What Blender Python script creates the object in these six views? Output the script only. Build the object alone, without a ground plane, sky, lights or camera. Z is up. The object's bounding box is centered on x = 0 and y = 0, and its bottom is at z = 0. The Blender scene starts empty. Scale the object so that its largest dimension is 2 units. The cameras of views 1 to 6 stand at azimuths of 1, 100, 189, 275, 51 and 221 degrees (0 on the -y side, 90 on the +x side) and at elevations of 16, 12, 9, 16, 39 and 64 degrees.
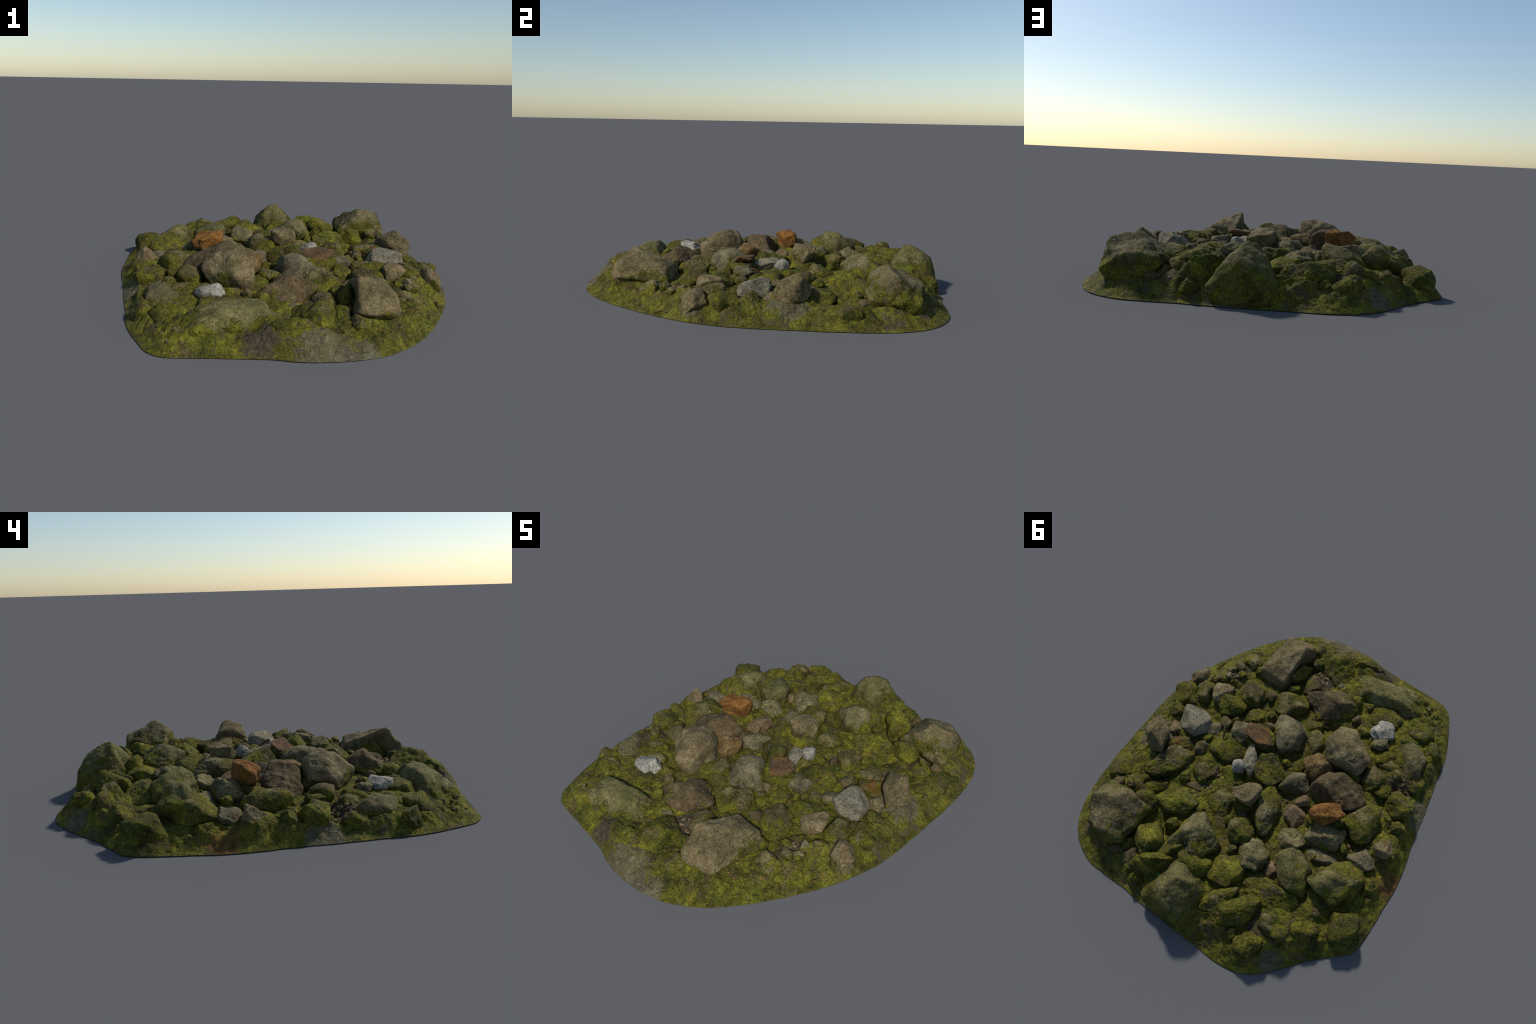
"""A low mound of mossy field stones on a draped moss-covered base."""
import bpy, math
import numpy as np
from mathutils import Vector, Matrix

# ------------------------------------------------------------------ noise --
def _hash(ix, iy, iz, seed):
    h = (ix * 374761393 + iy * 668265263 + iz * 2147483647 + seed * 974634777) & 0xFFFFFFFF
    h = ((h ^ (h >> 13)) * 1274126177) & 0xFFFFFFFF
    h = ((h ^ (h >> 16)) * 2246822519) & 0xFFFFFFFF
    return (h ^ (h >> 15)) & 0xFFFF

def noise3(p, seed=0):
    """Smooth value noise in about -1..1 for an (n, 3) array."""
    f = np.floor(p)
    i = f.astype(np.int64)
    t = p - f
    t = t * t * t * (t * (t * 6 - 15) + 10)
    out = np.zeros(len(p))
    for dx in (0, 1):
        wx = t[:, 0] if dx else 1 - t[:, 0]
        for dy in (0, 1):
            wy = t[:, 1] if dy else 1 - t[:, 1]
            for dz in (0, 1):
                wz = t[:, 2] if dz else 1 - t[:, 2]
                out += wx * wy * wz * _hash(i[:, 0] + dx, i[:, 1] + dy, i[:, 2] + dz, seed)
    return out / 32767.5 - 1.0

def fbm(p, seed=0, octaves=4, gain=0.5):
    out, amp, tot = np.zeros(len(p)), 1.0, 0.0
    for k in range(octaves):
        out += amp * noise3(p * 2.03 ** k + 17.3 * k, seed + k)
        tot += amp
        amp *= gain
    return out / tot * 1.6

def smooth01(x):
    x = np.clip(x, 0, 1)
    return x * x * (3 - 2 * x)

# --------------------------------------------------- outline of the mound --
RIM = [(.445, -.913), (.342, -.959), (.226, -.985), (.100, -.995), (-.007, -.976), (-.116, -.976),
       (-.241, -.978), (-.361, -.984), (-.440, -.982), (-.501, -.943), (-.556, -.849), (-.611, -.747),
       (-.652, -.639), (-.678, -.517), (-.713, -.396), (-.751, -.241), (-.782, -.123), (-.821, .002),
       (-.843, .102), (-.852, .226), (-.865, .351), (-.872, .441), (-.865, .507), (-.801, .574),
       (-.742, .637), (-.687, .705), (-.640, .781), (-.587, .850), (-.535, .901), (-.465, .939),
       (-.377, .959), (-.249, .964), (-.104, .973), (.025, .983), (.101, .987), (.239, .984),
       (.377, .995), (.483, 1.003), (.564, .981), (.640, .944), (.711, .873), (.761, .781),
       (.796, .664), (.822, .515), (.843, .336), (.859, .177), (.870, .041), (.873, -.047),
       (.858, -.156), (.826, -.299), (.778, -.431), (.720, -.559), (.657, -.680), (.564, -.812)]
_rim = np.array(RIM)
_ra = np.arctan2(_rim[:, 1], _rim[:, 0])
_rr = np.hypot(_rim[:, 0], _rim[:, 1])
_o = np.argsort(_ra)
_ra, _rr = _ra[_o], _rr[_o]

def rim_radius(theta):
    w = 0.02
    return sum(np.interp(theta + k, _ra, _rr, period=2 * math.pi) for k in (-w, 0, w)) / 3

def rim_distance(x, y):
    """Distance from a point inside the mound to its outline."""
    a = _rim
    b = np.roll(_rim, -1, axis=0)
    best = np.full(x.shape, 9.0)
    for (ax, ay), (bx, by) in zip(a, b):
        ux, uy = bx - ax, by - ay
        t = np.clip(((x - ax) * ux + (y - ay) * uy) / (ux * ux + uy * uy), 0, 1)
        best = np.minimum(best, np.hypot(x - ax - t * ux, y - ay - t * uy))
    inside = np.hypot(x, y) < rim_radius(np.arctan2(y, x))
    return np.where(inside, best, -best)

# -------------------------------------------------------------- materials --
class Nodes:
    """Small helper that wires shader nodes by value or socket."""
    def __init__(self, name):
        self.mat = bpy.data.materials.new(name)
        self.mat.use_nodes = True
        self.t = self.mat.node_tree
        self.t.nodes.clear()

    def node(self, kind, **props):
        n = self.t.nodes.new(kind)
        for k, v in props.items():
            setattr(n, k, v)
        return n

    def put(self, sock, v):
        if isinstance(v, bpy.types.NodeSocket):
            self.t.links.new(v, sock)
        elif v is not None:
            if sock.type == 'RGBA' and len(v) == 3:
                v = (*v, 1)
            sock.default_value = v

    def math(self, op, a, b=None, clamp=False):
        n = self.node('ShaderNodeMath', operation=op, use_clamp=clamp)
        self.put(n.inputs[0], a)
        self.put(n.inputs[1], b)
        return n.outputs[0]

    def vec(self, op, a, b=None, out=0):
        n = self.node('ShaderNodeVectorMath', operation=op)
        self.put(n.inputs[0], a)
        self.put(n.inputs[1], b)
        return n.outputs[out]

    def noise(self, co, scale, detail=3.0, rough=0.55, distort=0.0):
        n = self.node('ShaderNodeTexNoise')
        self.put(n.inputs['Vector'], co)
        n.inputs['Scale'].default_value = scale
        n.inputs['Detail'].default_value = detail
        n.inputs['Roughness'].default_value = rough
        n.inputs['Distortion'].default_value = distort
        return n.outputs['Fac']

    def step(self, v, lo, hi):
        n = self.node('ShaderNodeMapRange', interpolation_type='SMOOTHSTEP')
        self.put(n.inputs['Value'], v)
        n.inputs['From Min'].default_value = lo
        n.inputs['From Max'].default_value = hi
        return n.outputs['Result']

    def ramp(self, v, *stops):
        n = self.node('ShaderNodeValToRGB')
        r = n.color_ramp
        while len(r.elements) < len(stops):
            r.elements.new(0.5)
        for e, (p, c) in zip(r.elements, stops):
            e.position = p
            e.color = (*c, 1)
        self.put(n.inputs[0], v)
        return n.outputs[0]

    def mix(self, f, a, b, blend='MIX'):
        n = self.node('ShaderNodeMix', data_type='RGBA', blend_type=blend)
        self.put(n.inputs[0], f)
        self.put(n.inputs[6], a)
        self.put(n.inputs[7], b)
        return n.outputs[2]

    def flecks(self, co, scale, size, chance):
        """Mask of small scattered specks."""
        v = self.node('ShaderNodeTexVoronoi')
        self.put(v.inputs['Vector'], co)
        v.inputs['Scale'].default_value = scale
        r = self.node('ShaderNodeSeparateColor')
        self.put(r.inputs[0], v.outputs['Color'])
        near = self.math('LESS_THAN', v.outputs['Distance'], size)
        pick = self.math('LESS_THAN', r.outputs[0], chance)
        return self.math('MULTIPLY', near, pick)

    def finish(self, colour, height=None, strength=0.5, distance=0.004, rough=0.92, spec=0.18):
        b = self.node('ShaderNodeBsdfPrincipled')
        self.put(b.inputs['Base Color'], colour)
        b.inputs['Roughness'].default_value = rough
        b.inputs['Specular IOR Level'].default_value = spec
        if height is not None:
            k = self.node('ShaderNodeBump')
            k.inputs['Strength'].default_value = strength
            k.inputs['Distance'].default_value = distance
            self.put(k.inputs['Height'], height)
            self.put(b.inputs['Normal'], k.outputs[0])
        o = self.node('ShaderNodeOutputMaterial')
        self.put(o.inputs[0], b.outputs[0])
        return self.mat


def moss_colour(n, co):
    """Olive moss: patches of yellow-green and dark green, fine grain, dead bits."""
    broad = n.noise(co, 9, 4, 0.6, 0.4)
    c = n.ramp(broad, (0.30, (.033, .033, .007)), (0.44, (.074, .071, .009)),
               (0.57, (.120, .113, .012)), (0.72, (.178, .164, .018)))
    brown = n.step(n.noise(n.vec('ADD', co, (4.1, 2.2, 7.7)), 16, 4, 0.6, 0.6), 0.50, 0.66)
    c = n.mix(n.math('MULTIPLY', brown, 0.8), c, (.088, .066, .027))
    lime = n.step(n.noise(n.vec('ADD', co, (1.9, 6.6, 2.8)), 6, 4, 0.6, 0.5), 0.52, 0.70)
    c = n.mix(n.math('MULTIPLY', lime, 0.40), c, (.092, .118, .012))
    clump = n.noise(co, 42, 3, 0.6, 0.5)
    c = n.mix(1.0, c, n.ramp(clump, (0.32, (.60, .60, .60)), (0.48, (1., 1., 1.)), (0.66, (1.3, 1.28, 1.25))), 'MULTIPLY')
    grain = n.noise(co, 135, 3, 0.7)
    c = n.mix(1.0, c, n.ramp(grain, (0.32, (.40, .40, .40)), (0.50, (1.0, 1.0, 1.0)), (0.68, (1.7, 1.65, 1.6))), 'MULTIPLY')
    grain = n.math('ADD', grain, clump)
    c = n.mix(n.flecks(co, 62, 0.20, 0.10), c, (.33, .15, .035))
    c = n.mix(n.flecks(n.vec('ADD', co, (3.3, 9.1, 1.7)), 48, 0.16, 0.08), c, (.16, .125, .065))
    return c, grain


def rock_colour(n, co, dark, mid, light, fleck=0.05):
    base = n.noise(co, 11, 5, 0.62, 0.5)
    c = n.ramp(base, (0.34, dark), (0.50, mid), (0.66, light))
    stain = n.step(n.noise(n.vec('ADD', co, (6.2, 0.4, 3.9)), 24, 4, 0.65, 0.4), 0.54, 0.68)
    c = n.mix(n.math('MULTIPLY', stain, 0.45), c, (.078, .060, .028))
    grain = n.noise(co, 95, 4, 0.7)
    c = n.mix(1.0, c, n.ramp(grain, (0.30, (.45, .44, .42)), (0.5, (1.02, 1.0, .97)), (0.70, (1.65, 1.62, 1.55))), 'MULTIPLY')
    # thin dark seams along the bedding
    seam = n.noise(n.vec('MULTIPLY', co, (1, 1, 2.6)), 26, 4, 0.6, 1.2)
    line = n.math('ABSOLUTE', n.math('SUBTRACT', seam, 0.5))
    c = n.mix(n.math('MULTIPLY', n.step(line, 0.022, 0.0), 0.55), c, tuple(0.45 * v for v in dark))
    c = n.mix(n.flecks(co, 55, 0.2, fleck), c, tuple(min(.55, 1.5 * v) for v in light))
    return c, n.math('ADD', grain, n.math('MULTIPLY', seam, 0.8))


def make_rock(name, dark, mid, light, moss, cap=0.25, fleck=0.05, algae=0.0):
    """Rock of three tones; moss is the covered share, cap how far it leaves the crown bare."""
    n = Nodes(name)
    tc = n.node('ShaderNodeTexCoord')
    rnd = n.node('ShaderNodeObjectInfo').outputs['Random']
    off = n.node('ShaderNodeCombineXYZ')
    for k, m in enumerate((37.0, 61.0, 23.0)):
        n.put(off.inputs[k], n.math('MULTIPLY', rnd, m))
    co = n.vec('ADD', tc.outputs['Object'], off.outputs[0])
    sep = n.node('ShaderNodeSeparateXYZ')
    n.put(sep.inputs[0], tc.outputs['Generated'])
    rock, rh = rock_colour(n, co, dark, mid, light, fleck)
    tone = n.math('ADD', n.math('MULTIPLY', n.math('FRACT', n.math('MULTIPLY', rnd, 7.13)), 0.35), 0.84)
    rock = n.mix(1.0, rock, n.node_rgb(tone), 'MULTIPLY')
    if algae:
        film = n.step(n.noise(n.vec('ADD', co, (8, 1, 5)), 7, 4, 0.6, 0.5), 0.38, 0.66)
        rock = n.mix(n.math('MULTIPLY', film, algae), rock, (.108, .102, .030))
    green, mh = moss_colour(n, co)
    m = n.math('ADD', n.noise(co, 8.5, 5, 0.65, 0.7),
               n.math('MULTIPLY', n.math('SUBTRACT', n.noise(co, 70, 3, 0.7), 0.5), 0.30))
    m = n.math('ADD', m, n.math('MULTIPLY', n.math('SUBTRACT', 0.55, sep.outputs[2]), cap))
    t = 0.5 + (0.5 - moss) * 0.52
    mask = n.step(m, t - 0.045, t + 0.045)
    colour = n.mix(mask, rock, green)
    h = n.mix(mask, n.node_rgb(rh), n.node_rgb(n.math('MULTIPLY', mh, 1.8)))
    return n.finish(colour, h, 0.75, 0.008)

def _node_rgb(self, v):
    n = self.node('ShaderNodeCombineColor')
    for k in range(3):
        self.put(n.inputs[k], v)
    return n.outputs[0]
Nodes.node_rgb = _node_rgb

LOOK = {
    'grey':    make_rock('grey_rock', (0.080, 0.066, 0.038), (0.138, 0.117, 0.067), (0.208, 0.176, 0.102), .42, .38, .05, .18),
    'tan':     make_rock('tan_rock', (0.089, 0.066, 0.032), (0.148, 0.114, 0.059), (0.216, 0.172, 0.093), .34, .40, .05, .18),
    'brown':   make_rock('brown_rock', (0.064, 0.043, 0.023), (0.108, 0.076, 0.039), (0.165, 0.123, 0.064), .40, .35, .05, .18),
    'pale':    make_rock('pale_rock', (0.105, 0.095, 0.063), (0.167, 0.150, 0.102), (0.236, 0.211, 0.147), .12, .20),
    'white':   make_rock('white_rock', (0.162, 0.152, 0.124), (0.257, 0.242, 0.198), (0.370, 0.352, 0.293), .08, .25),
    'pinkish': make_rock('pinkish_rock', (0.103, 0.069, 0.034), (0.170, 0.120, 0.064), (0.235, 0.173, 0.096), .12, .20),
    'ochre':   make_rock('ochre_rock', (0.090, 0.056, 0.021), (0.157, 0.102, 0.038), (0.223, 0.153, 0.064), .22, .25),
    'orange':  make_rock('orange_rock', (.080, .036, .010), (.152, .068, .016), (.215, .106, .030), .01, .0, .02),
    'rust':    make_rock('rusty_slate', (0.052, 0.035, 0.020), (0.100, 0.062, 0.030), (0.171, 0.086, 0.029), .06, .20),
    'rusty':   make_rock('rusty_litter', (0.067, 0.033, 0.011), (0.138, 0.066, 0.019), (0.199, 0.105, 0.036), .45, .10),
    'earthy':  make_rock('earthy_rock', (0.059, 0.045, 0.020), (0.103, 0.080, 0.037), (0.153, 0.121, 0.061), .45, .15),
    'algae':   make_rock('algae_rock', (0.074, 0.064, 0.025), (0.121, 0.107, 0.042), (0.183, 0.161, 0.068), .58, .45, .05, .45),
    'patchy':  make_rock('patchy_rock', (0.072, 0.059, 0.030), (0.130, 0.106, 0.052), (0.207, 0.171, 0.087), .56, .45, .06, .15),
    'capped':  make_rock('capped_rock', (0.081, 0.070, 0.032), (0.137, 0.116, 0.057), (0.207, 0.178, 0.091), .66, .55, .05, .25),
    'mossy':   make_rock('mossy_rock', (0.076, 0.059, 0.023), (0.125, 0.101, 0.042), (0.182, 0.149, 0.071), .72, .35, .04, .2),
    'moss':    make_rock('moss_coat', (0.073, 0.059, 0.025), (0.118, 0.096, 0.042), (0.173, 0.148, 0.070), .86, .25, .04, .3),
}


def make_ground():
    n = Nodes('moss_ground')
    co = n.node('ShaderNodeTexCoord').outputs['Object']
    green, mh = moss_colour(n, co)
    rock, rh = rock_colour(n, co, (.066, .057, .038), (.108, .095, .064), (.165, .148, .108))
    earth = n.ramp(n.noise(co, 60, 4, 0.7), (0.3, (.035, .028, .016)), (0.55, (.085, .066, .038)), (0.75, (.150, .115, .070)))
    wob = n.noise(co, 16, 6, 0.75, 0.8)
    # bare soil between the stones
    soil = n.step(n.noise(n.vec('ADD', co, (2.7, 5.1, 0.3)), 7, 5, 0.65, 0.5), 0.57, 0.66)
    c = n.mix(n.math('MULTIPLY', soil, 0.8), green, earth)
    # exposed rock faces and one rust stain in the skirt: spots with ragged borders
    def spot(p, r):
        d = n.vec('DISTANCE', co, p, 1)
        return n.step(n.math('ADD', n.math('DIVIDE', d, r), n.math('MULTIPLY', n.math('SUBTRACT', wob, 0.5), 2.6)), 1.15, 0.80)
    for p, r in (((.20, -.97, .02), .13), ((.36, -.94, .03), .06), ((.80, -.22, .06), .055),
                 ((.70, .24, .08), .10), ((.05, .94, .06), .10), ((-.60, .80, .05), .07), ((-.72, -.30, .03), .08)):
        c = n.mix(n.math('MULTIPLY', spot(p, r), 0.75), c, rock)
    for p, r in (((-.05, -.92, .06), .07), ((-.22, -.72, .09), .06), ((.20, -.62, .10), .08), ((-.54, -.36, .08), .07), ((.60, -.33, .1), .05)):
        c = n.mix(spot(p, r), c, earth)
    rust = n.ramp(n.noise(co, 45, 4, 0.65), (0.3, (.060, .030, .010)), (0.55, (.160, .075, .022)), (0.75, (.250, .125, .045)))
    for p, r in (((-.81, .12, .04), .075),):
        c = n.mix(n.math('MULTIPLY', spot(p, r), 0.8), c, rust)
    return n.finish(c, n.math('ADD', mh, n.math('MULTIPLY', n.noise(co, 45, 3, 0.6), 0.8)), 0.8, 0.009)

GROUND = make_ground()

# ----------------------------------------------------------------- stones --
_ico = {}
def icosphere(level):
    if level not in _ico:
        import bmesh
        bm = bmesh.new()
        bmesh.ops.create_icosphere(bm, subdivisions=level, radius=1.0)
        bm.verts.ensure_lookup_table()
        v = np.array([p.co[:] for p in bm.verts])
        v /= np.linalg.norm(v, axis=1)[:, None]
        f = np.array([[q.index for q in p.verts] for p in bm.faces])
        bm.free()
        _ico[level] = (v, f)
    return _ico[level]


def mesh_from(name, verts, faces):
    me = bpy.data.meshes.new(name)
    me.from_pydata(verts.tolist(), [], faces.tolist())
    me.polygons.foreach_set('use_smooth', np.ones(len(me.polygons), bool))
    me.update()
    return me


def direction(az, el):
    az, el = math.radians(az), math.radians(el)
    return np.array([math.cos(el) * math.cos(az), math.cos(el) * math.sin(az), math.sin(el)])


def block_shape(dirs, rng, sharp, planes):
    """Rounded convex block: soft intersection of face planes, fit to the unit box."""
    faces = []
    if planes:
        faces = [(direction(az, el), d) for az, el, d in planes]
    else:
        count = 11
        golden = math.pi * (3 - math.sqrt(5))
        turn = rng.uniform(0, 6.28)
        for k in range(count):
            z = 1 - 2 * (k + 0.5) / count
            r = math.sqrt(1 - z * z)
            nrm = np.array([r * math.cos(turn + golden * k), r * math.sin(turn + golden * k), z]) + rng.normal(0, 0.22, 3)
            faces.append((nrm / np.linalg.norm(nrm), rng.uniform(0.74, 1.04)))
    power = 5 + 26 * sharp ** 1.5
    s = np.zeros(len(dirs))
    for nrm, d in faces:
        s += np.maximum(dirs @ nrm, 0) ** power / d ** power
    s += (1 / 1.28) ** power
    p = dirs * (s ** (-1 / power))[:, None]
    lo, hi = p.min(0), p.max(0)
    return (p - (lo + hi) / 2) / ((hi - lo) / 2)


STONES = []          # (object, footprint record)
ROOT = bpy.data.objects.new('mossy_stone_mound', None)
bpy.context.scene.collection.objects.link(ROOT)
ROOT['label'] = 'low mound of mossy grey and brown stones'
ROOT['category'] = 'stone pile'


def add_part(name, me, mat, parent=ROOT, at=(0, 0, 0)):
    ob = bpy.data.objects.new(name, me)
    bpy.context.scene.collection.objects.link(ob)
    ob.location = at
    ob.parent = parent
    me.materials.append(mat)
    return ob


def stone(kind, xy, top, half, yaw, look, sharp, planes=None, tilt=None, drape=None, seed=None, rough=1.0):
    """One stone: centre on the plan, height of its crown, half sizes, heading, surface."""
    index = len(STONES)
    top = min(top + 0.006, max(top, 0.24))
    rng = np.random.default_rng(1000 + index if seed is None else seed)
    size = max(half)
    level = 6 if size > 0.12 else 5 if size > 0.05 else 4
    dirs, faces = icosphere(level)
    half = np.array(half) * np.array([1.10, 1.10, 1.15])
    p = block_shape(dirs, rng, sharp, planes)
    small = half.min()
    unit = p / np.linalg.norm(p, axis=1)[:, None]
    # large dents and swellings in unit space
    p = p + unit * (0.10 * fbm(p * 1.2 + rng.uniform(0, 50, 3), 3, 3))[:, None]
    lo, hi = p.min(0), p.max(0)
    p = (p - (lo + hi) / 2) / ((hi - lo) / 2) * half
    out = p / half ** 2
    out /= np.linalg.norm(out, axis=1)[:, None]
    seat = rng.uniform(0, 50, 3)
    amp = min(0.0075, 0.10 * small) * rough
    p = p + out * (amp * fbm(p * 17 + seat, 5, 4, 0.42))[:, None]
    # bedding cracks on angular stones, soft tufts on mossy ones
    if sharp >= 0.6:
        crack = np.abs(fbm(p * np.array([14, 14, 30]) + seat, 9, 3))
        p = p - out * (0.30 * amp * np.clip(1 - crack / 0.10, 0, 1))[:, None]
    tuft = 0.0020 if look in ('moss', 'mossy', 'capped', 'rusty') else 0.0006
    p = p + out * (tuft * fbm(p * 95 + seat, 21, 2))[:, None]
    if tilt is None:
        tilt = (rng.uniform(-7, 7), rng.uniform(-7, 7))
    rot = np.array(Matrix.Rotation(math.radians(yaw), 3, 'Z') @
                   Matrix.Rotation(math.radians(tilt[1]), 3, 'Y') @ Matrix.Rotation(math.radians(tilt[0]), 3, 'X'))
    p = p @ rot.T
    centre = np.array([xy[0], xy[1], top - p[:, 2].max()])
    w = p + centre
    # keep the buried part inside the mound
    w[:, 2] = np.maximum(w[:, 2], 0.006)
    th, r = np.arctan2(w[:, 1], w[:, 0]), np.hypot(w[:, 0], w[:, 1])
    k = np.minimum(1, (rim_radius(th) - 0.012) / np.maximum(r, 1e-6))
    w[:, :2] *= k[:, None]
    ob = add_part(kind, mesh_from(kind, w - centre, faces), LOOK[look], at=centre)
    STONES.append((ob, dict(x=xy[0], y=xy[1], top=top, half=half, yaw=math.radians(yaw), drape=drape, z0=centre[2])))
    return ob


def footprint(rec, x, y):
    """Distance in metres outside the stone's outline on the plan (negative inside)."""
    c, s = math.cos(rec['yaw']), math.sin(rec['yaw'])
    u, v = (x - rec['x']) * c + (y - rec['y']) * s, -(x - rec['x']) * s + (y - rec['y']) * c
    a, b = rec['half'][0], rec['half'][1]
    e = np.sqrt((u / a) ** 2 + (v / b) ** 2)
    return (e - 1) * math.sqrt(a * b)
stone("boulder", (0.525, 0.730), 0.252, (0.135, 0.128, 0.120), 0, "patchy", 0.8, planes=((95, 62, .70), (190, 48, .78), (0, 8, .95), (270, 14, .95), (95, 4, .98), (45, 30, .95), (180, 5, 1), (270, -38, .80), (0, -35, .88), (180, -40, .85), (320, 55, .9)), tilt=(0, 0), drape=(-0.6, 0.08))
stone("boulder", (-0.002, 0.812), 0.252, (0.150, 0.155, 0.140), 0, "algae", 0.6, planes=((0, 42, .62), (180, 34, .74), (90, 20, .85), (270, 38, .70), (135, 58, .72), (45, 50, .72), (225, 20, .85), (0, -90, 1)), tilt=(0, 0), drape=(-0.5, 0.07))
stone("boulder", (0.100, 0.585), 0.205, (0.138, 0.138, 0.110), 44, "capped", 0.7, drape=(-0.4, 0.08))
stone("boulder", (0.424, -0.590), 0.230, (0.160, 0.095, 0.105), 91, "tan", 0.8, planes=((0, 68, .78), (180, 26, .92), (90, 6, .88), (270, 66, .72), (270, 18, .92), (0, 10, 1), (180, -45, .9), (0, -35, 1), (90, -40, .9), (270, -40, .9)), tilt=(0, 4), drape=(-0.6, 0.12))
stone("boulder", (-0.178, -0.768), 0.147, (0.212, 0.102, 0.085), 17, "algae", 0.6, planes=((0, 90, .84), (270, 44, .84), (270, 0, 1), (90, 30, .88), (0, 22, .96), (180, 28, .96), (200, 60, .9), (0, -90, 1)), tilt=(0, 0), drape=(-0.35, 0.14))
stone("boulder", (-0.205, -0.314), 0.254, (0.136, 0.112, 0.110), 128, "tan", 0.8)
stone("boulder", (-0.300, -0.088), 0.212, (0.147, 0.108, 0.090), 39, "brown", 0.8)
stone("stone", (-0.358, 0.066), 0.232, (0.089, 0.048, 0.056), 41, "orange", 1, rough=0.5)
stone("boulder", (-0.603, 0.302), 0.200, (0.139, 0.103, 0.090), 47, "algae", 0.7, drape=(-0.4, 0.12))
stone("stone", (-0.402, 0.390), 0.200, (0.115, 0.087, 0.090), 126, "algae", 0.8)
stone("stone", (-0.083, 0.217), 0.180, (0.133, 0.073, 0.070), 111, "capped", 0.4)
stone("stone", (0.034, 0.231), 0.220, (0.071, 0.060, 0.050), 32, "tan", 0.8)
stone("stone", (0.098, -0.204), 0.190, (0.105, 0.090, 0.080), 131, "grey", 0.7)
stone("slab", (0.216, -0.084), 0.190, (0.083, 0.059, 0.022), 178, "rust", 1, tilt=(-14, 10), rough=0.4)
stone("stone", (0.319, -0.051), 0.150, (0.057, 0.059, 0.040), 31, "grey", 0.8)
stone("stone", (0.577, 0.048), 0.158, (0.094, 0.089, 0.060), 133, "pale", 1, rough=0.5)
stone("stone", (0.665, 0.268), 0.210, (0.093, 0.062, 0.075), 137, "tan", 0.9, drape=(-0.5, 0.09))
stone("stone", (-0.280, -0.550), 0.140, (0.062, 0.059, 0.035), 54, "white", 1)
stone("stone", (-0.319, -0.477), 0.120, (0.047, 0.032, 0.028), 27, "capped", 0.5)
stone("stone", (0.225, -0.367), 0.158, (0.100, 0.079, 0.060), 39, "mossy", 0.5)
stone("boulder", (0.038, -0.508), 0.180, (0.135, 0.098, 0.070), 35, "brown", 0.8)
stone("stone", (-0.148, -0.145), 0.175, (0.078, 0.077, 0.055), 33, "ochre", 0.9)
stone("stone", (0.053, 0.039), 0.185, (0.081, 0.091, 0.070), 42, "mossy", 0.8)
stone("stone", (-0.097, 0.005), 0.155, (0.083, 0.071, 0.060), 60, "grey", 0.8)
stone("stone", (0.194, 0.121), 0.170, (0.034, 0.039, 0.030), 31, "white", 0.5)
stone("stone", (0.168, 0.053), 0.165, (0.087, 0.034, 0.035), 124, "pale", 0.6)
stone("stone", (-0.216, 0.148), 0.140, (0.054, 0.061, 0.045), 54, "pinkish", 0.9)
stone("stone", (-0.198, 0.064), 0.140, (0.040, 0.036, 0.030), 27, "pinkish", 0.6)
stone("stone", (-0.398, 0.136), 0.170, (0.105, 0.081, 0.080), 45, "capped", 0.6)
stone("stone", (-0.508, -0.046), 0.155, (0.114, 0.083, 0.070), 101, "mossy", 0.4)
stone("stone", (-0.285, 0.270), 0.150, (0.079, 0.066, 0.060), 26, "capped", 0.9)
stone("stone", (-0.058, 0.394), 0.166, (0.067, 0.065, 0.060), 36, "moss", 0.4)
stone("stone", (-0.193, 0.452), 0.170, (0.070, 0.082, 0.065), 39, "capped", 0.5)
stone("stone", (-0.136, 0.593), 0.155, (0.095, 0.084, 0.070), 38, "moss", 0.4)
stone("stone", (-0.389, 0.548), 0.150, (0.143, 0.070, 0.065), 19, "moss", 0.5)
stone("stone", (-0.203, 0.734), 0.150, (0.102, 0.044, 0.045), 62, "mossy", 0.9)
stone("stone", (-0.309, 0.727), 0.170, (0.127, 0.061, 0.080), 50, "moss", 0.6, drape=(0.1, 0.12))
stone("stone", (-0.484, 0.652), 0.170, (0.070, 0.071, 0.090), 44, "mossy", 0.6, drape=(0.35, 0.14))
stone("stone", (-0.584, 0.518), 0.085, (0.025, 0.022, 0.025), 39, "moss", 0.5)
stone("stone", (-0.621, 0.579), 0.112, (0.076, 0.054, 0.060), 39, "moss", 0.5, drape=(0.3, 0.12))
stone("stone", (-0.758, 0.457), 0.128, (0.076, 0.088, 0.085), 35, "moss", 0.5, drape=(0.2, 0.12))
stone("stone", (-0.449, 0.800), 0.128, (0.076, 0.065, 0.075), 46, "moss", 0.5, drape=(0.3, 0.14))
stone("stone", (-0.682, -0.009), 0.152, (0.060, 0.062, 0.075), 37, "tan", 0.6, drape=(0.25, 0.12))
stone("stone", (-0.672, -0.131), 0.118, (0.051, 0.039, 0.055), 56, "mossy", 0.6, drape=(0.3, 0.10))
stone("stone", (-0.622, 0.119), 0.112, (0.073, 0.056, 0.050), 34, "grey", 0.9)
stone("stone", (-0.473, 0.234), 0.118, (0.084, 0.045, 0.040), 28, "grey", 0.6)
stone("stone", (-0.418, -0.281), 0.150, (0.061, 0.067, 0.050), 46, "mossy", 0.8)
stone("stone", (-0.495, -0.252), 0.125, (0.044, 0.037, 0.030), 48, "moss", 0.8)
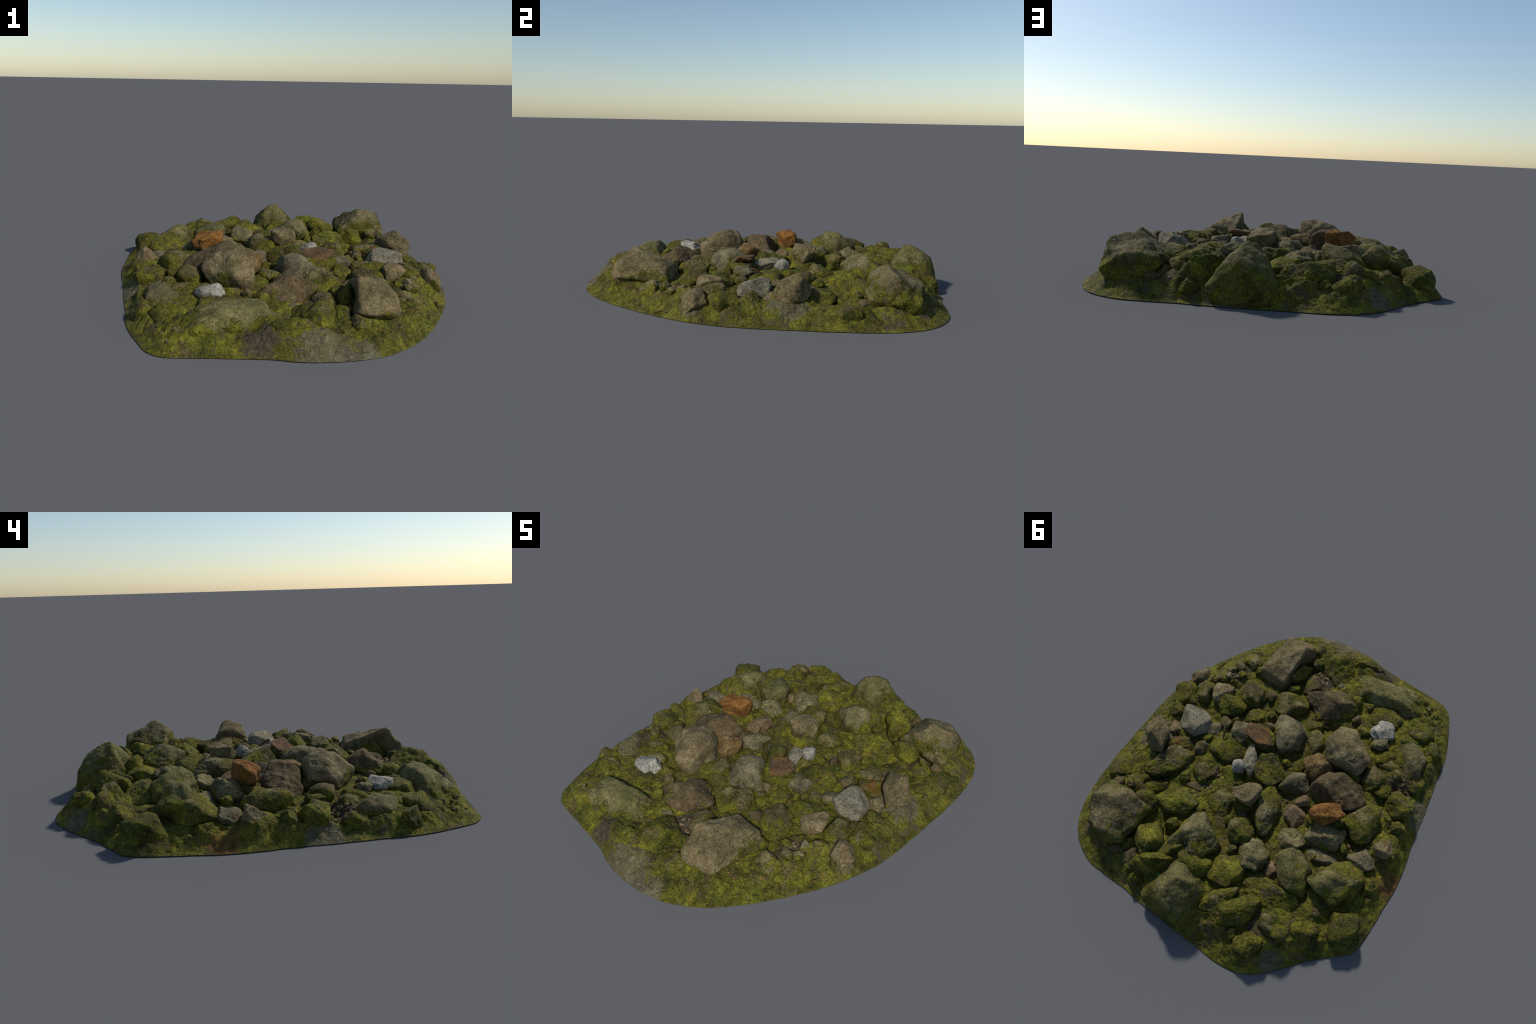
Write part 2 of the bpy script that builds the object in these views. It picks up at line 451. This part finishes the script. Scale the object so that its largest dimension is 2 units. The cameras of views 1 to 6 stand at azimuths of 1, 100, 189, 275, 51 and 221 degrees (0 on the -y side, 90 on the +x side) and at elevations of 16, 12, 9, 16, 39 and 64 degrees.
stone("stone", (-0.605, -0.247), 0.128, (0.074, 0.071, 0.060), 46, "moss", 0.4, drape=(0.0, 0.10))
stone("stone", (-0.515, -0.515), 0.130, (0.115, 0.088, 0.075), 126, "capped", 0.4, drape=(0.1, 0.10))
stone("stone", (-0.393, -0.430), 0.110, (0.086, 0.069, 0.050), 39, "moss", 0.4)
stone("stone", (-0.555, -0.650), 0.098, (0.055, 0.062, 0.055), 44, "mossy", 0.8)
stone("stone", (-0.430, -0.705), 0.110, (0.098, 0.065, 0.060), 9, "moss", 0.4)
stone("stone", (-0.268, -0.637), 0.115, (0.107, 0.092, 0.050), 28, "moss", 0.5)
stone("stone", (0.150, -0.745), 0.158, (0.092, 0.115, 0.080), 32, "moss", 0.9)
stone("boulder", (0.075, -0.862), 0.120, (0.105, 0.065, 0.050), 8, "moss", 0.5, drape=(0.45, 0.16))
stone("stone", (0.063, -0.668), 0.105, (0.046, 0.031, 0.025), 42, "grey", 0.5)
stone("stone", (0.316, -0.573), 0.160, (0.072, 0.048, 0.060), 91, "mossy", 0.6)
stone("stone", (0.451, -0.308), 0.155, (0.110, 0.071, 0.070), 133, "mossy", 0.7, tilt=(0, -14))
stone("stone", (0.580, -0.180), 0.150, (0.071, 0.064, 0.055), 71, "tan", 0.8)
stone("stone", (0.674, -0.135), 0.138, (0.053, 0.066, 0.060), 25, "mossy", 0.5)
stone("stone", (0.752, -0.042), 0.128, (0.063, 0.069, 0.060), 42, "moss", 0.6)
stone("stone", (0.768, -0.202), 0.133, (0.057, 0.062, 0.055), 44, "tan", 0.9)
stone("stone", (0.350, -0.780), 0.105, (0.049, 0.057, 0.040), 39, "moss", 0.5)
stone("stone", (0.538, 0.318), 0.130, (0.128, 0.087, 0.060), 45, "mossy", 0.5)
stone("stone", (0.554, 0.230), 0.128, (0.077, 0.049, 0.030), 36, "rusty", 0.5)
stone("stone", (0.695, 0.480), 0.090, (0.110, 0.075, 0.045), 66, "moss", 0.5)
stone("stone", (0.321, 0.486), 0.150, (0.106, 0.071, 0.060), 39, "moss", 0.5)
stone("stone", (0.289, 0.722), 0.178, (0.071, 0.087, 0.075), 39, "moss", 0.4)
stone("stone", (0.568, 0.485), 0.075, (0.041, 0.035, 0.025), 44, "moss", 0.8)
stone("stone", (0.499, 0.486), 0.080, (0.071, 0.040, 0.030), 61, "moss", 0.5)
stone("stone", (0.132, 0.335), 0.135, (0.074, 0.072, 0.050), 62, "mossy", 0.5)
stone("stone", (0.311, 0.072), 0.128, (0.104, 0.102, 0.050), 56, "moss", 0.3)
stone("stone", (0.188, 0.176), 0.118, (0.071, 0.063, 0.040), 25, "moss", 0.4)
stone("stone", (0.225, 0.885), 0.095, (0.055, 0.045, 0.050), 95, "moss", 0.5, drape=(-0.3, 0.06))
stone("slab", (0.181, 0.788), 0.173, (0.072, 0.031, 0.030), 42, "moss", 0.8)
stone("slab", (0.273, 0.323), 0.090, (0.094, 0.041, 0.030), 30, "earthy", 0.9)
stone("stone", (0.251, 0.592), 0.140, (0.038, 0.030, 0.030), 76, "moss", 1)
stone("stone", (-0.039, -0.261), 0.130, (0.049, 0.082, 0.050), 48, "moss", 0.4)
stone("stone", (0.041, -0.330), 0.130, (0.056, 0.049, 0.040), 12, "moss", 0.4)
stone("stone", (-0.004, -0.410), 0.110, (0.079, 0.042, 0.040), 27, "moss", 0.4)
stone("stone", (-0.123, -0.644), 0.100, (0.045, 0.037, 0.030), 55, "moss", 0.5)
stone("stone", (-0.058, -0.631), 0.135, (0.032, 0.035, 0.030), 51, "moss", 0.5)
stone("stone", (-0.045, -0.098), 0.120, (0.041, 0.047, 0.040), 41, "moss", 0.4)
stone("stone", (-0.195, -0.494), 0.110, (0.043, 0.042, 0.030), 23, "moss", 0.5)
stone("stone", (-0.411, -0.589), 0.100, (0.078, 0.039, 0.030), 45, "moss", 0.4)
stone("stone", (-0.302, 0.451), 0.120, (0.036, 0.039, 0.030), 27, "pinkish", 0.6)
stone("stone", (0.478, 0.023), 0.100, (0.046, 0.037, 0.025), 37, "grey", 0.5)
stone("stone", (0.649, 0.151), 0.105, (0.053, 0.052, 0.040), 30, "tan", 0.7)
stone("stone", (0.453, 0.589), 0.150, (0.077, 0.064, 0.060), 5, "moss", 0.4)
stone("stone", (-0.508, 0.302), 0.125, (0.032, 0.029, 0.030), 25, "mossy", 0.7)
stone("stone", (-0.314, 0.456), 0.110, (0.025, 0.019, 0.020), 169, "pinkish", 0.7)
stone("stone", (0.675, -0.241), 0.110, (0.033, 0.026, 0.020), 45, "mossy", 0.7)
stone("stone", (0.642, -0.298), 0.112, (0.022, 0.022, 0.020), 48, "grey", 0.7)
stone("stone", (-0.538, -0.350), 0.090, (0.024, 0.018, 0.020), 43, "grey", 0.8)
stone("stone", (-0.574, -0.412), 0.075, (0.015, 0.018, 0.020), 30, "ochre", 0.6)
stone("stone", (-0.588, -0.424), 0.085, (0.060, 0.058, 0.050), 151, "moss", 0.4)
stone("stone", (-0.432, -0.407), 0.100, (0.051, 0.038, 0.030), 30, "moss", 0.4)
stone("stone", (0.460, 0.255), 0.120, (0.032, 0.038, 0.030), 32, "grey", 0.6)
stone("stone", (-0.434, 0.264), 0.125, (0.017, 0.019, 0.020), 62, "mossy", 0.6)
stone("stone", (0.500, -0.150), 0.150, (0.100, 0.070, 0.050), 20, "moss", 0.3)
stone("stone", (0.030, 0.680), 0.165, (0.090, 0.060, 0.060), 10, "moss", 0.3)
stone("stone", (0.165, 0.700), 0.158, (0.070, 0.050, 0.060), 50, "moss", 0.4)
stone("stone", (0.215, -0.560), 0.120, (0.070, 0.050, 0.040), 100, "earthy", 0.4)
stone("stone", (-0.310, -0.215), 0.140, (0.060, 0.040, 0.040), 40, "moss", 0.4)

# smaller mossy stones wedge into the gaps that the large ones leave
def fill_gaps(count=70):
    rng = np.random.default_rng(77)
    placed = 0
    for _ in range(6000):
        if placed >= count:
            break
        x, y = rng.uniform(-0.82, 0.82), rng.uniform(-0.95, 0.95)
        d = float(rim_distance(np.array([x]), np.array([y]))[0])
        if d < 0.13:
            continue
        if (x - .49) ** 2 + (y - .44) ** 2 < .012:      # the deep hollow stays open
            continue
        gap = min(float(footprint(r, x, y)) for _, r in STONES)
        if gap < 0.022:
            continue
        a = min(0.062, gap * rng.uniform(1.0, 1.3))
        top = 0.100 + 0.35 * a + rng.uniform(0.0, 0.018) - 0.02 * math.exp(-(d - 0.13) / 0.06)
        stone('stone', (x, y), top, (a, a * rng.uniform(0.65, 0.95), a * rng.uniform(0.7, 0.9)), rng.uniform(0, 180),
              rng.choice(['moss', 'moss', 'moss', 'mossy', 'mossy', 'earthy', 'brown']), rng.uniform(0.3, 0.8))
        placed += 1
    return placed

fill_gaps()

# ------------------------------------------------- draped mossy ground --
# dips between the stones: place, radius, depth
HOLLOWS = [(.49, .44, .10, .055), (.27, -.68, .07, .025), (-.55, .06, .06, .03), (-.55, -.37, .06, .02), (.30, .62, .05, .03),
           (.31, .86, .06, .03), (-.46, .20, .05, .025), (.78, .52, .07, .015), (.64, -.47, .08, .012), (.57, -.70, .08, -.02)]

def ground_height(x, y):
    d = np.maximum(rim_distance(x, y), 0)
    q = np.stack([x, y, np.zeros_like(x)], 1)
    h = 0.095 * (1 - np.exp(-d / 0.11))
    h += smooth01(d / 0.12) * (0.014 * fbm(q * 7, 2, 3) + 0.006 * fbm(q * 17, 4, 3))
    for hx, hy, hr, depth in HOLLOWS:
        h -= depth * np.exp(-((x - hx) ** 2 + (y - hy) ** 2) / hr ** 2)
    # moss and soil cling to the flanks of every stone and hang down from the outer ones
    for ob, r in STONES:
        near = (np.abs(x - r['x']) < 0.45) & (np.abs(y - r['y']) < 0.45)
        g = footprint(r, x[near], y[near])
        outer = float(rim_distance(np.array([r['x']]), np.array([r['y']]))[0]) < 0.24
        lift, reach = (0.0, 0.10) if outer else (-0.55, 0.06)
        if r['drape']:
            lift, reach = r['drape']
        peak = r['top'] - r['half'][2] * (1 - lift)
        cone = peak * np.clip(1 - np.maximum(g, 0) / reach, 0, 1) ** 1.15
        if not outer:
            cone = np.where(g < 0.05, cone, 0)
        k = 0.018
        m = np.maximum(h[near], cone)
        blend = np.clip(0.5 + 0.5 * (cone - h[near]) / k, 0, 1)
        h[near] = h[near] * (1 - blend) + cone * blend + k * blend * (1 - blend)
    # buried stones and runnels show through the skirt
    skirt = smooth01(d / 0.05) * (1 - smooth01((d - 0.10) / 0.12))
    h += skirt * (0.020 * np.maximum(fbm(q * 11 + 3, 51, 3), -0.3) + 0.010 * (0.5 - np.abs(fbm(q * 24, 57, 2))))
    h *= np.clip(d / 0.075, 0, 1) ** 0.72
    fade = smooth01(d / 0.03)
    h += fade * (0.0035 * fbm(q * 34, 31, 3) + 0.0028 * fbm(q * 85, 37, 3))
    return np.maximum(h, 0.0)


def build_ground(rings=300, spokes=900):
    th = np.linspace(0, 2 * math.pi, spokes, endpoint=False)
    R = rim_radius((th + math.pi) % (2 * math.pi) - math.pi)
    t = (np.arange(1, rings + 1) / rings) ** 0.75
    x = (t[:, None] * (R * np.cos(th))[None]).ravel()
    y = (t[:, None] * (R * np.sin(th))[None]).ravel()
    z = ground_height(x, y)
    z[-spokes:] = 0.0
    verts = np.stack([x, y, z], 1)
    mid = len(verts)
    verts = np.vstack([verts, [[0, 0, float(z[:spokes].mean())]], [[0, 0, 0.0]]])
    a = np.arange(rings - 1)[:, None] * spokes
    j = np.arange(spokes)[None]
    jn = (j + 1) % spokes
    quads = np.stack([a + j, a + spokes + j, a + spokes + jn, a + jn], -1).reshape(-1, 4)
    faces = quads.tolist()
    last = (rings - 1) * spokes
    for k in range(spokes):
        faces.append([mid, k, (k + 1) % spokes])
        faces.append([mid + 1, last + (k + 1) % spokes, last + k])
    me = bpy.data.meshes.new('mossy_ground')
    me.from_pydata(verts.tolist(), [], faces)
    smooth = np.ones(len(me.polygons), bool)
    me.polygons.foreach_set('use_smooth', smooth)
    me.update()
    return add_part('mossy_ground', me, GROUND)

build_ground()

# ------------------------------------------------------------ small parts --
def ground_at(x, y):
    return float(ground_height(np.array([x]), np.array([y]))[0])


def gravel():
    """Loose pebbles and chips in the bare patches, one joined part."""
    rng = np.random.default_rng(5)
    dirs, faces = icosphere(2)
    verts, polys, n = [], [], 0
    patches = [(-.55, -.37, .07, 34), (.22, -.64, .07, 34), (.60, -.34, .05, 16), (-.30, .45, .04, 12),
               (-.18, .10, .05, 16), (-.55, .07, .05, 14), (.28, .30, .06, 12), (-.25, -.70, .06, 18), (-.42, -.86, .06, 12)]
    for px, py, pr, count in patches:
        xs, ys = px + rng.normal(0, pr * 0.6, count), py + rng.normal(0, pr * 0.6, count)
        zs = ground_height(xs, ys)
        for x, y, z in zip(xs, ys, zs):
            size = rng.uniform(0.005, 0.012)
            p = block_shape(dirs, rng, 0.9, None) * size * np.array([1.2, rng.uniform(0.6, 1), rng.uniform(0.4, 0.7)])
            t = rng.uniform(0, 6.28)
            c, s = math.cos(t), math.sin(t)
            p = np.stack([p[:, 0] * c - p[:, 1] * s, p[:, 0] * s + p[:, 1] * c, p[:, 2]], 1)
            verts.append(p + (x, y, z + size * 0.2))
            polys.append(faces + n)
            n += len(p)
    ob = add_part('gravel', mesh_from('gravel', np.vstack(verts), np.vstack(polys)), LOOK['pinkish'])
    ob['kind'] = 'stuff'

gravel()


def twig(points, radius, mat):
    """Tapered bent stick through a few points."""
    pts = [Vector(p) for p in points]
    ring, verts, faces = 10, [], []
    steps = 24
    for k in range(steps + 1):
        t = k / steps * (len(pts) - 1)
        i = min(int(t), len(pts) - 2)
        p = pts[i].lerp(pts[i + 1], t - i)
        d = (pts[i + 1] - pts[i]).normalized()
        u = d.cross(Vector((0, 0, 1))).normalized()
        v = d.cross(u)
        r = radius * (1 - 0.45 * k / steps) * (0.25 if k in (0, steps) else 1) * (1 + 0.12 * math.sin(k * 1.7))
        for j in range(ring):
            a = 2 * math.pi * j / ring
            verts.append(p + u * math.cos(a) * r + v * math.sin(a) * r)
    for k in range(steps):
        for j in range(ring):
            faces.append([k * ring + j, k * ring + (j + 1) % ring, (k + 1) * ring + (j + 1) % ring, (k + 1) * ring + j])
    faces += [list(range(ring))[::-1], [steps * ring + j for j in range(ring)]]
    me = bpy.data.meshes.new('twig')
    me.from_pydata(verts, [], faces)
    me.polygons.foreach_set('use_smooth', np.ones(len(me.polygons), bool))
    return add_part('twig', me, mat)


def bark():
    n = Nodes('twig_bark')
    co = n.node('ShaderNodeTexCoord').outputs['Object']
    v = n.noise(n.vec('MULTIPLY', co, (1, 1, 4)), 70, 4, 0.6)
    return n.finish(n.ramp(v, (0.3, (.050, .026, .012)), (0.55, (.115, .062, .026)), (0.75, (.180, .105, .050))), v, 0.4, 0.003)

BARK = bark()
twig([(.400, -.005, .158), (.388, .02, .150), (.372, .052, .128)], 0.008, BARK)
twig([(.775, -.330, ground_at(.775, -.330) + .004), (.765, -.360, ground_at(.765, -.360) + .006), (.772, -.395, ground_at(.772, -.395) + .003)], 0.004, BARK)


def leaf(at, size, tilt, yaw, mat):
    """Single round leaf: domed blade with a fold along the midrib."""
    n_u, n_v = 10, 8
    verts, faces = [], []
    for i in range(n_u + 1):
        s = i / n_u
        w = math.sin(math.pi * min(1, s * 0.96 + 0.02)) ** 0.7
        for j in range(n_v + 1):
            t = j / n_v * 2 - 1
            verts.append(((s - 0.5) * 2 * size, t * w * size * 0.8, size * (0.18 * abs(t) * w - 0.25 * (s - 0.5) ** 2)))
    row = n_v + 1
    for i in range(n_u):
        for j in range(n_v):
            faces.append([i * row + j, (i + 1) * row + j, (i + 1) * row + j + 1, i * row + j + 1])
    me = bpy.data.meshes.new('leaf')
    me.from_pydata(verts, [], faces)
    me.polygons.foreach_set('use_smooth', np.ones(len(me.polygons), bool))
    ob = add_part('leaf', me, mat, at=at)
    ob.rotation_euler = (math.radians(tilt[0]), math.radians(tilt[1]), math.radians(yaw))
    mod = ob.modifiers.new('thickness', 'SOLIDIFY')
    mod.thickness = 0.0008
    return ob


def leaf_green():
    n = Nodes('fresh_leaf')
    co = n.node('ShaderNodeTexCoord').outputs['Object']
    return n.finish(n.ramp(n.noise(co, 60), (0.3, (.020, .110, .012)), (0.7, (.050, .210, .025))), None, rough=0.6)

LEAF = leaf_green()


def rest_on(x, y, lift=0.004):
    """Height of the built surface above a plan point."""
    deps = bpy.context.evaluated_depsgraph_get()
    hit, loc, *_ = bpy.context.scene.ray_cast(deps, Vector((x, y, 1)), Vector((0, 0, -1)))
    return (loc.z if hit else 0.1) + lift

bpy.context.view_layer.update()
leaf((.112, .826, rest_on(.112, .826)), 0.014, (10, 35), -60, LEAF)
leaf((.118, .330, rest_on(.118, .330)), 0.006, (0, 10), 20, LEAF)
